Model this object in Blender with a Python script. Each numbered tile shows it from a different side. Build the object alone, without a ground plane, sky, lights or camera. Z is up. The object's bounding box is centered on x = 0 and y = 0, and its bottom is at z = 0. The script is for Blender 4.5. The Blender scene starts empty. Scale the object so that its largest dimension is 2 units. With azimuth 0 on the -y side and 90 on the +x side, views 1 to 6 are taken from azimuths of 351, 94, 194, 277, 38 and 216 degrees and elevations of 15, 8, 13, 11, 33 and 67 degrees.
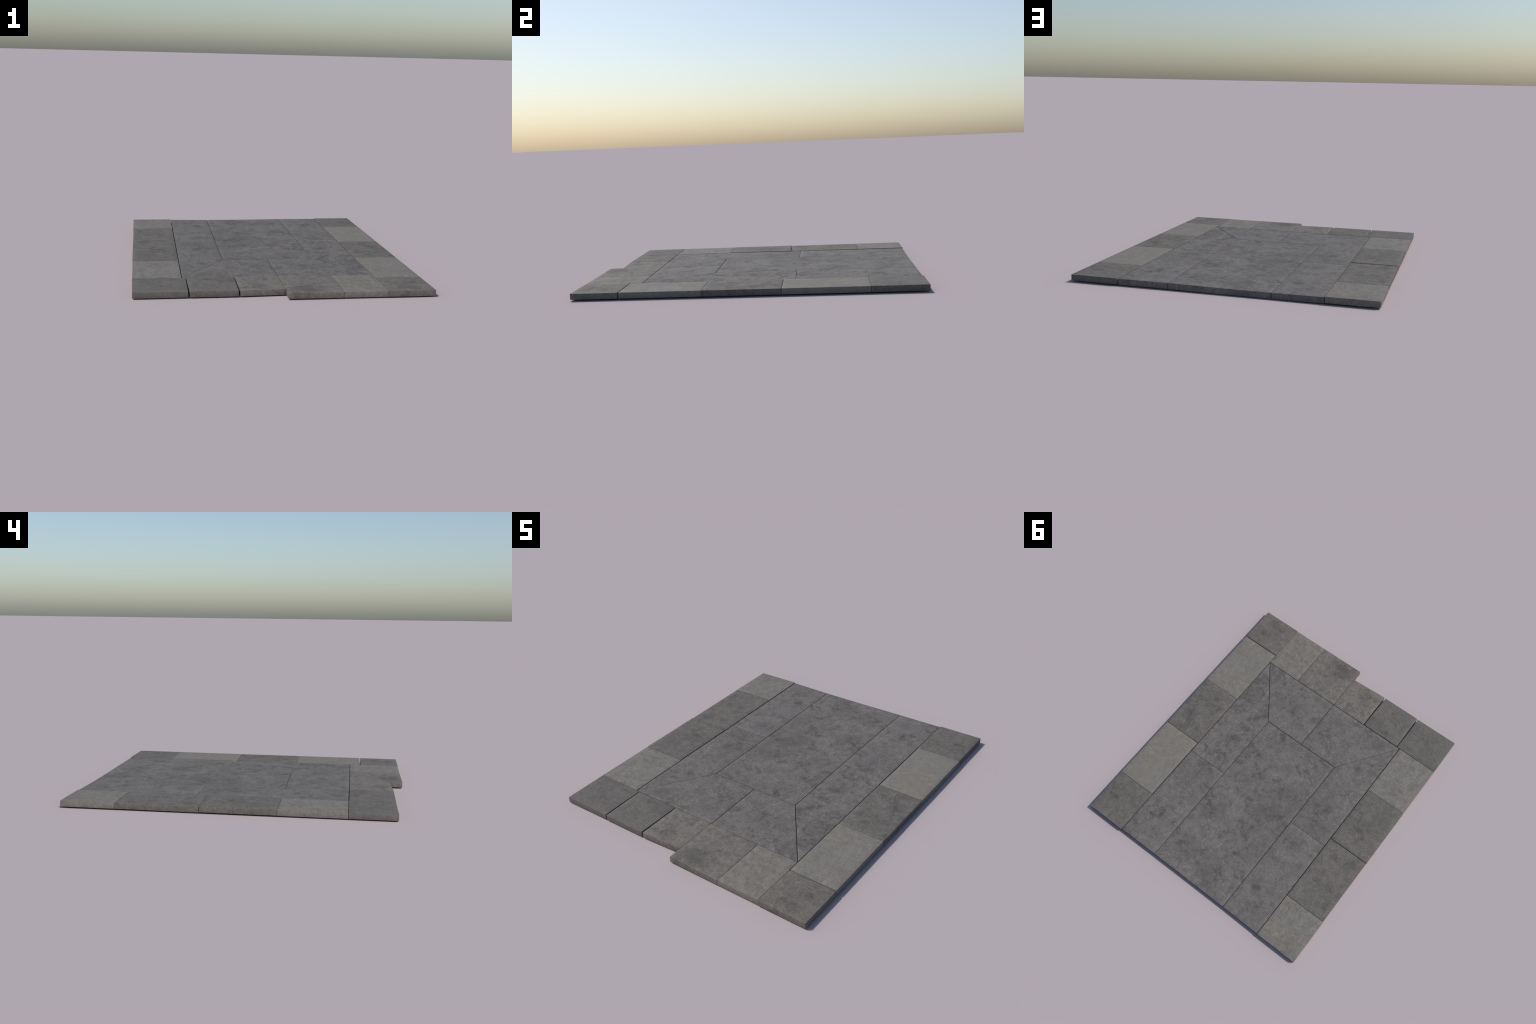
"""A square-ish patch of stone paving: a border of small slabs round three sides of
a field of big grey slabs whose front corners are mitred.  Metres, z up."""
import bpy, bmesh, math, random
from mathutils import Vector, noise

THICK = 0.0343          # every slab is cut from the same thickness of stone
CHAMFER = 0.0011        # the arris along each edge is barely broken
STEP = 0.03             # mesh spacing used for the hand-cut unevenness


# --------------------------------------------------------------------------
#  Material: sawn stone / concrete, built only from procedural nodes
# --------------------------------------------------------------------------
class Nodes:
    """Small helper so that the material reads top to bottom."""

    def __init__(self, name):
        self.mat = bpy.data.materials.new(name)
        self.mat.use_nodes = True
        self.tree = self.mat.node_tree
        self.tree.nodes.clear()

    def add(self, kind, **props):
        n = self.tree.nodes.new(kind)
        for k, v in props.items():
            setattr(n, k, v)
        return n

    def put(self, socket, value):
        if isinstance(value, bpy.types.NodeSocket):
            self.tree.links.new(value, socket)
        else:
            socket.default_value = value

    def math(self, op, a, b=0.0, clamp=False):
        n = self.add("ShaderNodeMath", operation=op, use_clamp=clamp)
        self.put(n.inputs[0], a)
        self.put(n.inputs[1], b)
        return n.outputs[0]

    def vec(self, op, a, b):
        n = self.add("ShaderNodeVectorMath", operation=op)
        self.put(n.inputs[0], a)
        self.put(n.inputs[1], b)
        return n.outputs["Value"] if op in ("LENGTH", "DISTANCE") else n.outputs[0]

    def mapping(self, v, rot=(0, 0, 0), scale=(1, 1, 1)):
        n = self.add("ShaderNodeMapping")
        self.put(n.inputs["Vector"], v)
        n.inputs["Rotation"].default_value = rot
        n.inputs["Scale"].default_value = scale
        return n.outputs[0]

    def noise(self, v, scale, detail=6.0, rough=0.6, distort=0.0):
        n = self.add("ShaderNodeTexNoise", noise_dimensions="3D")
        self.put(n.inputs["Vector"], v)
        n.inputs["Scale"].default_value = scale
        n.inputs["Detail"].default_value = detail
        n.inputs["Roughness"].default_value = rough
        n.inputs["Distortion"].default_value = distort
        return n.outputs["Fac"]

    def step(self, v, lo, hi, to_lo=0.0, to_hi=1.0):
        n = self.add("ShaderNodeMapRange", interpolation_type="SMOOTHSTEP")
        self.put(n.inputs["Value"], v)
        n.inputs["From Min"].default_value = lo
        n.inputs["From Max"].default_value = hi
        n.inputs["To Min"].default_value = to_lo
        n.inputs["To Max"].default_value = to_hi
        return n.outputs[0]

    def mix(self, fac, a, b):
        n = self.add("ShaderNodeMix", data_type="RGBA")
        self.put(n.inputs[0], fac)
        self.put(n.inputs[6], a)
        self.put(n.inputs[7], b)
        return n.outputs[2]


def stone(name, centre, tone, drift, blotch, stains, seed, mottle=1.0):
    """tone: base colour; drift: second hue it wanders to; blotch: 0..1 how stained;
    stains: (x, y, radius, depth) of single marks that can be pointed at."""
    g = Nodes(name)
    coord = g.add("ShaderNodeTexCoord").outputs["Object"]
    place = g.vec("ADD", coord, centre)                      # paving coordinates
    rnd = random.Random(seed)
    shift = (rnd.uniform(-20, 20), rnd.uniform(-20, 20), rnd.uniform(-20, 20))
    p = g.vec("ADD", place, shift)                           # own patch of stone

    cloud = g.noise(p, 2.6, 4, 0.55, 0.3)
    clump = g.noise(p, 6.5, 7, 0.68, 0.35)
    mott = g.noise(p, 26.0, 7, 0.66, 0.25)
    fine = g.noise(p, 95.0, 4, 0.6, 0.0)
    grain = g.noise(p, 420.0, 2, 0.5, 0.0)

    # value = product of the layers, around 1
    val = g.step(cloud, 0.32, 0.68, 1.03 + 0.05 * blotch, 0.99 - 0.08 * blotch)
    dark_clump = g.math("MULTIPLY", g.step(clump, 0.48, 0.64), g.step(mott, 0.36, 0.60))
    val = g.math("MULTIPLY", val, g.math("SUBTRACT", 1.0, g.math("MULTIPLY", dark_clump, 0.28 * blotch)))
    val = g.math("MULTIPLY", val, g.step(mott, 0.26, 0.74, 1.0 + 0.15 * mottle, 1.0 - 0.18 * mottle))
    val = g.math("MULTIPLY", val, g.step(fine, 0.27, 0.73, 1.0 + 0.19 * mottle, 1.0 - 0.20 * mottle))
    val = g.math("MULTIPLY", val, g.step(grain, 0.25, 0.75, 1.16, 0.84))

    # little dark crumbs clustered inside the stained areas
    crumbs = g.math("MULTIPLY", g.step(g.noise(p, 44.0, 5, 0.72, 0.6), 0.58, 0.68),
                    g.step(clump, 0.44, 0.58))
    val = g.math("MULTIPLY", val, g.math("SUBTRACT", 1.0, g.math("MULTIPLY", crumbs, 0.19 * blotch)))

    # pin holes: few, small, dark
    vor = g.add("ShaderNodeTexVoronoi", feature="F1")
    g.put(vor.inputs["Vector"], p)
    vor.inputs["Scale"].default_value = 26.0
    chosen = g.math("GREATER_THAN", g.math("FRACT", g.math("MULTIPLY", g.vec("LENGTH", vor.outputs["Color"], (0, 0, 0)), 7.31)), 0.90)
    hole = g.math("MULTIPLY", g.step(vor.outputs["Distance"], 0.11, 0.05), chosen)
    val = g.math("MULTIPLY", val, g.math("SUBTRACT", 1.0, g.math("MULTIPLY", hole, 0.36)))

    # hairline pale scratches and trowel marks, two directions
    for turn, rate, amount in ((0.55, 2.6, 0.26), (-0.75, 2.2, 0.22), (0.1, 3.3, 0.16)):
        q = g.mapping(p, (0, 0, turn), (14.0 * rate, 1.3 * rate, 14.0 * rate))
        line = g.step(g.math("ABSOLUTE", g.math("SUBTRACT", g.noise(q, 1.0, 3, 0.5, 0.2), 0.5)), 0.016, 0.0)
        only = g.step(g.noise(p, 7.0 + 3 * turn, 3, 0.5), 0.53, 0.62)
        val = g.math("ADD", val, g.math("MULTIPLY", g.math("MULTIPLY", line, only), amount))
    # a few curled dark cracks-like marks
    worm = g.step(g.math("ABSOLUTE", g.math("SUBTRACT", g.noise(p, 11.0, 4, 0.6, 0.9), 0.5)), 0.010, 0.0)
    worm = g.math("MULTIPLY", worm, g.step(g.noise(p, 9.0, 2, 0.5), 0.57, 0.66))
    val = g.math("SUBTRACT", val, g.math("MULTIPLY", worm, 0.16))

    # single stains: ragged discs
    ragged = g.math("MULTIPLY", g.math("SUBTRACT", g.noise(place, 22.0, 6, 0.68, 0.8), 0.5), 1.7)
    lobed = g.math("MULTIPLY", g.math("SUBTRACT", g.noise(place, 30.0, 5, 0.62, 0.3), 0.5), 1.5)
    for sx, sy, r, depth in stains:
        flat = g.vec("MULTIPLY", place, (1, 1, 0))
        d = g.math("DIVIDE", g.vec("DISTANCE", flat, (sx, sy, 0.0)), r)
        if r > 0.065:                                        # wide and cloudy
            m = g.step(g.math("ADD", d, ragged), 1.12, 0.60)
        else:                                                # small and sharply bounded
            m = g.step(g.math("ADD", d, lobed), 0.98, 0.80)
        val = g.math("MULTIPLY", val, g.math("SUBTRACT", 1.0, g.math("MULTIPLY", m, depth)))

    hue = g.step(g.noise(g.vec("ADD", p, (3.1, 7.7, 0)), 4.2, 5, 0.6, 0.2), 0.36, 0.66)
    col = g.mix(hue, (*tone, 1), (*drift, 1))
    mul = g.add("ShaderNodeVectorMath", operation="SCALE")
    g.put(mul.inputs[0], col)
    g.put(mul.inputs["Scale"], val)

    height = g.math("ADD", g.math("MULTIPLY", mott, 0.6), g.math("ADD", g.math("MULTIPLY", fine, 0.35), g.math("MULTIPLY", hole, -0.5)))
    bump = g.add("ShaderNodeBump")
    bump.inputs["Strength"].default_value = 0.25
    bump.inputs["Distance"].default_value = 0.0012
    g.put(bump.inputs["Height"], height)

    bsdf = g.add("ShaderNodeBsdfPrincipled")
    g.put(bsdf.inputs["Base Color"], mul.outputs[0])
    g.put(bsdf.inputs["Roughness"], g.step(clump, 0.3, 0.7, ROUGH - 0.06, ROUGH + 0.08))
    bsdf.inputs["Specular IOR Level"].default_value = SPEC
    g.put(bsdf.inputs["Normal"], bump.outputs[0])
    out = g.add("ShaderNodeOutputMaterial")
    g.put(out.inputs["Surface"], bsdf.outputs[0])
    return g.mat


ROUGH, SPEC = 0.8, 0.28

# stone colours (linear base colour, and the hue each wanders to)
GREY = ((0.1385, 0.127, 0.1165), (0.134, 0.1245, 0.1155))
DARK = ((0.128, 0.1165, 0.102), (0.124, 0.115, 0.1035))
LIGHT = ((0.174, 0.159, 0.137), (0.163, 0.155, 0.139))
PALE = ((0.181, 0.166, 0.143), (0.174, 0.163, 0.143))
WARM = ((0.146, 0.131, 0.1145), (0.138, 0.126, 0.1115))
SAND = ((0.157, 0.1405, 0.1225), (0.149, 0.136, 0.120))


# --------------------------------------------------------------------------
#  Geometry: one slab = outline + a tilted plane for its top
# --------------------------------------------------------------------------
def height_plane(corners):
    """Best plane z = a + b x + c y through (x, y, z) corners."""
    n = len(corners)
    cx = sum(c[0] for c in corners) / n
    cy = sum(c[1] for c in corners) / n
    cz = sum(c[2] for c in corners) / n
    sxx = sum((c[0] - cx) ** 2 for c in corners)
    syy = sum((c[1] - cy) ** 2 for c in corners)
    sxy = sum((c[0] - cx) * (c[1] - cy) for c in corners)
    sxz = sum((c[0] - cx) * (c[2] - cz) for c in corners)
    syz = sum((c[1] - cy) * (c[2] - cz) for c in corners)
    det = sxx * syy - sxy * sxy
    b = (sxz * syy - syz * sxy) / det
    c = (syz * sxx - sxz * sxy) / det
    return lambda x, y: cz + b * (x - cx) + c * (y - cy)


# The field has settled: it swells right of the middle and sinks at the back, left.
SETTLED = [(.585, -.65, .0370), (.29, -.655, .0372), (.0, -.655, .0366), (-.29, -.655, .0370), (-.577, -.65, .0374),
           (.58, -.25, .0365), (.292, -.253, .0392), (.0, -.255, .0378), (-.292, -.253, .0376), (-.575, -.25, .0372),
           (.583, .26, .0360), (.293, .26, .0426), (.0, .26, .0395), (-.293, .26, .0342), (-.572, .26, .0365),
           (.583, .63, .0366), (.293, .63, .0404), (.0, .63, .0368), (-.293, .63, .0338), (-.572, .63, .0362),
           (.582, .993, .0358), (.293, .993, .0368), (.0, .993, .0342), (-.15, .994, .0335), (-.292, .994, .0332), (-.575, .997, .0360)]


def settled(x, y):
    """Smooth surface through the heights above (Gaussian weights)."""
    total = value = 0.0
    for px, py, pz in SETTLED:
        w = math.exp(-((x - px) ** 2 + (y - py) ** 2) / (2 * 0.135 ** 2))
        total += w
        value += w * pz
    return value / total


def inset(corners, gaps):
    """Pull each edge of a counter-clockwise outline inwards by its own share of the joint."""
    n = len(corners)
    lines = []
    for i in range(n):
        a, b = Vector(corners[i]), Vector(corners[(i + 1) % n])
        d = (b - a).normalized()
        lines.append((a + Vector((-d.y, d.x)) * gaps[i], d))
    out = []
    for i in range(n):
        (p, d), (q, e) = lines[i - 1], lines[i]
        t = ((q.x - p.x) * e.y - (q.y - p.y) * e.x) / (d.x * e.y - d.y * e.x)
        out.append(tuple(p + d * t))
    return out


def slab(name, parent, corners, look, blotch, stains=(), seed=0, mottle=1.0):
    """corners: (x, y, top z) counter-clockwise seen from above; (x, y) alone: the settled field."""
    if len(corners[0]) == 2:
        top = settled
        corners = [(x, y, settled(x, y)) for x, y in corners]
    else:
        top = height_plane([(x, y, z + .0005) for x, y, z in corners])
    cx = sum(c[0] for c in corners) / len(corners)
    cy = sum(c[1] for c in corners) / len(corners)
    centre = Vector((cx, cy, top(cx, cy) - THICK))
    bm = bmesh.new()
    lower = [bm.verts.new((x - cx, y - cy, 0.0)) for x, y, _ in corners]
    upper = [bm.verts.new((x - cx, y - cy, THICK)) for x, y, _ in corners]
    n = len(corners)
    bm.faces.new(lower[::-1])
    bm.faces.new(upper)
    for i in range(n):
        bm.faces.new((lower[i], lower[(i + 1) % n], upper[(i + 1) % n], upper[i]))
    bmesh.ops.bevel(bm, geom=list(bm.edges), offset=CHAMFER, segments=2, profile=0.6, affect="EDGES")
    for axis in (0, 1):                                   # mesh it evenly
        lo = min(v.co[axis] for v in bm.verts)
        hi = max(v.co[axis] for v in bm.verts)
        k = max(2, int((hi - lo) / STEP))
        for i in range(1, k):
            at = Vector((0, 0, 0))
            at[axis] = lo + (hi - lo) * i / k
            way = Vector((0, 0, 0))
            way[axis] = 1
            bmesh.ops.bisect_plane(bm, geom=bm.verts[:] + bm.edges[:] + bm.faces[:], plane_co=at, plane_no=way)
    off = Vector((seed * 3.17, seed * 1.31, 0.7 * seed))
    for v in bm.verts:                                    # sawn, but not perfectly
        w = noise.noise_vector(v.co * 34.0 + off) * 0.00028
        v.co += Vector((w.x, w.y, 0.0)) + Vector((0, 0, w.z * 0.7))
        v.co.z += top(v.co.x + cx, v.co.y + cy) - top(cx, cy)
    bm.normal_update()
    mesh = bpy.data.meshes.new(name)
    bm.to_mesh(mesh)
    bm.free()
    mesh.shade_smooth()
    mesh.set_sharp_from_angle(angle=math.radians(35))
    obj = bpy.data.objects.new(name, mesh)
    obj.location = centre
    obj.parent = parent
    bpy.context.scene.collection.objects.link(obj)
    mesh.materials.append(stone(name + "_stone", tuple(centre), look[0], look[1], blotch, stains, seed, mottle))
    return obj


def box(x0, x1, y0, y1, z):
    """Rectangle with top heights z = one number, or (front left, front right, back right, back left)."""
    zs = (z,) * 4 if isinstance(z, (int, float)) else z
    return [(x0, y0, zs[0]), (x1, y0, zs[1]), (x1, y1, zs[2]), (x0, y1, zs[3])]


# --------------------------------------------------------------------------
#  The paving
# --------------------------------------------------------------------------
paving = bpy.data.objects.new("stone_paving", None)
paving.empty_display_size = 0.2
bpy.context.scene.collection.objects.link(paving)
paving["label"] = "patch of grey stone paving slabs with mitred corners and border"
paving["category"] = "paving"

XL, XR = -0.870, 0.869          # outer sides
IL, IR = -0.578, 0.5865         # line between border and field, left and right
CL, CR = -0.2935, 0.2925        # sides of the big middle slab
YF, YS, YB = -0.9985, -0.9285, 1.0   # long front edge, set-back front edge, back edge
YI, YM = -0.6545, -0.2530       # front border / field line, front of the middle slab
YJ = 0.2585                     # joint across the side strips

# front row of the border, from right to left
slab("border_slab", paving, box(IR + .0004, XR - .001, YF - .0010, -.7300, .0378), WARM, 0.75,
     [(.73, -.88, .10, .13), (.80, -.82, .07, .10)], 1)
slab("border_slab", paving, box(.3290, IR - .0010, YF + .0015, YI - .0008, (.0375, .0377, .0375, .0373)), LIGHT, 0.35,
     [(.50, -.92, .06, .06)], 2, 0.8)
slab("border_slab", paving, [(.0042, YF + .0005, .0378), (.3275, YF + .0010, .0376), (.3262, YI - .0008, .0372), (.0020, YI - .0008, .0374)],
     SAND, 0.55, [(.16, -.91, .10, .17), (.09, -.94, .08, .10)], 3)
slab("border_slab", paving, [(-.2605, -.9290, .0378), (.0012, -.9160, .0368), (.0006, YI - .0008, .0368), (-.2625, YI - .0008, .0374)],
     SAND, 0.7, [(-.13, -.865, .055, .16), (-.16, -.80, .05, .12)], 4)
slab("border_slab", paving, [(-.5470, YS, .0374), (-.2710, YS, .0374), (-.2690, YI - .0010, .0374), (-.5525, YI - .0008, .0374)],
     DARK, 0.35, [(-.43, -.70, .020, .20), (-.405, -.688, .014, .16), (-.33, -.72, .075, .09)], 5, 0.75)
slab("border_slab", paving, [(XL + .0030, YS - .0005, .0370), (-.5560, YS + .0010, .0372), (-.5570, YI + .0005, .0376), (XL + .0015, YI + .0005, .0376)],
     DARK, 0.3, [(-.66, -.695, .022, .12), (-.63, -.69, .018, .12)], 6, 0.75)

# right side of the border, front to back
slab("border_slab", paving, box(IR + .0025, XR - .001, -.7242, -.2585, (.0378, .0380, .0380, .0378)), LIGHT, 0.25, [], 7, 0.7)
slab("border_slab", paving, box(IR + .0025, XR, -.2570, .1865, (.0376, .0380, .0380, .0376)), DARK, 0.6,
     [(.66, -.13, .05, .08), (.77, .05, .05, .08)], 8)
slab("border_slab", paving, box(IR + .0050, XR, .1895, .6800, (.0388, .0384, .0384, .0388)), PALE, 0.12,
     [(.80, .42, .012, .12)], 9, 0.55)
slab("border_slab", paving, box(IR + .0020, XR - .001, .6820, YB, (.0386, .0386, .0386, .0386)), DARK, 0.6,
     [(.785, .847, .022, .20), (.765, .840, .016, .20), (.820, .845, .014, .22), (.80, .80, .07, .10)], 10, 0.85)

# left side of the border, front to back
slab("border_slab", paving, box(XL + .001, IL - .0025, YI + .0035, -.2580, .0376), LIGHT, 0.35,
     [(-.72, -.40, .07, .08), (-.66, -.36, .04, .06)], 11, 0.8)
slab("border_slab", paving, box(XL, IL - .0025, -.2560, .1860, (.0386, .0386, .0388, .0388)), DARK, 0.6,
     [(-.68, .00, .06, .09), (-.80, -.12, .05, .08)], 12)
slab("border_slab", paving, box(XL + .001, IL - .0025, .1895, .6790, (.0368, .0368, .0384, .0384)), DARK, 0.5,
     [(-.67, .28, .03, .14)], 13)
slab("border_slab", paving, box(XL - .001, IL - .0020, .6810, YB, .0388), LIGHT, 0.35,
     [(-.80, .93, .05, .07), (-.76, .93, .02, .12)], 14, 0.8)

# the field: outlines share their corners, each edge is then pulled back by half its joint
G, T, W = 0.0017, 0.0008, 0.0023      # normal, tight and wide half joints
P, Q, F = (IR, YI), (IL, YI + .002), (.0022, YI)
R, L, M = (CR, YM), (CL, YM), (-.0002, YM)
RJ, LJ, RI, LI = (CR, YJ + .0006), (CL, YJ + .001), (IR, YJ), (IL, YJ - .0005)
BR, B1, B2, BL = (IR, YB - .0055), (CR + .0008, YB - .0070), (CL + .0010, YB - .0055), (IL, YB - .0022)


def field(name, outline, gaps, blotch, stains, seed):
    slab(name, paving, inset(outline, gaps), GREY, blotch, stains, seed)


field("mitred_slab", [F, P, R, M], (W, G, G, G), 1.0,
      [(.47, -.612, .055, .14), (.35, -.47, .05, .13), (.20, -.45, .05, .10), (.12, -.36, .05, .10)], 21)
field("mitred_slab", [Q, F, M, L], (W, G, G, T), 0.8,
      [(-.45, -.575, .06, .14), (-.11, -.55, .04, .12), (-.25, -.45, .05, .09)], 22)
field("mitred_slab", [P, RI, RJ, R], (W, T, G, G), 1.0,
      [(.516, -.353, .09, .15), (.548, -.183, .05, .11), (.36, -.274, .05, .10), (.44, .05, .05, .09)], 23)
field("mitred_slab", [Q, L, LJ, LI], (T, G, T, W), 0.8,
      [(-.420, -.352, .036, .15), (-.446, -.326, .034, .14), (-.48, -.24, .045, .10), (-.40, .05, .07, .08)], 24)
field("field_slab", [RJ, RI, BR, B1], (T, W, 0, G), 0.9,
      [(.452, .735, .036, .15), (.425, .765, .034, .14), (.39, .887, .045, .11), (.50, .45, .09, .10), (.34, .50, .08, .08)], 25)
field("field_slab", [LI, LJ, B2, BL], (T, G, 0, W), 0.9,
      [(-.365, .740, .036, .15), (-.390, .768, .034, .14), (-.436, .877, .045, .11), (-.40, .36, .08, .10)], 26)
field("field_slab", [L, R, B1, B2], (G, G, 0, G), 1.1,
      [(.184, .534, .06, .13), (.136, .821, .11, .16), (-.054, .84, .12, .15), (-.209, .085, .12, .17),
       (-.153, .275, .07, .12), (-.04, -.044, .05, .12), (-.10, .32, .09, .12), (.17, .20, .08, .09)], 27)

# rest the lowest stone on z = 0
bpy.context.view_layer.update()
low = min((o.matrix_world @ v.co).z for o in paving.children for v in o.data.vertices)
for o in paving.children:
    o.location.z -= low
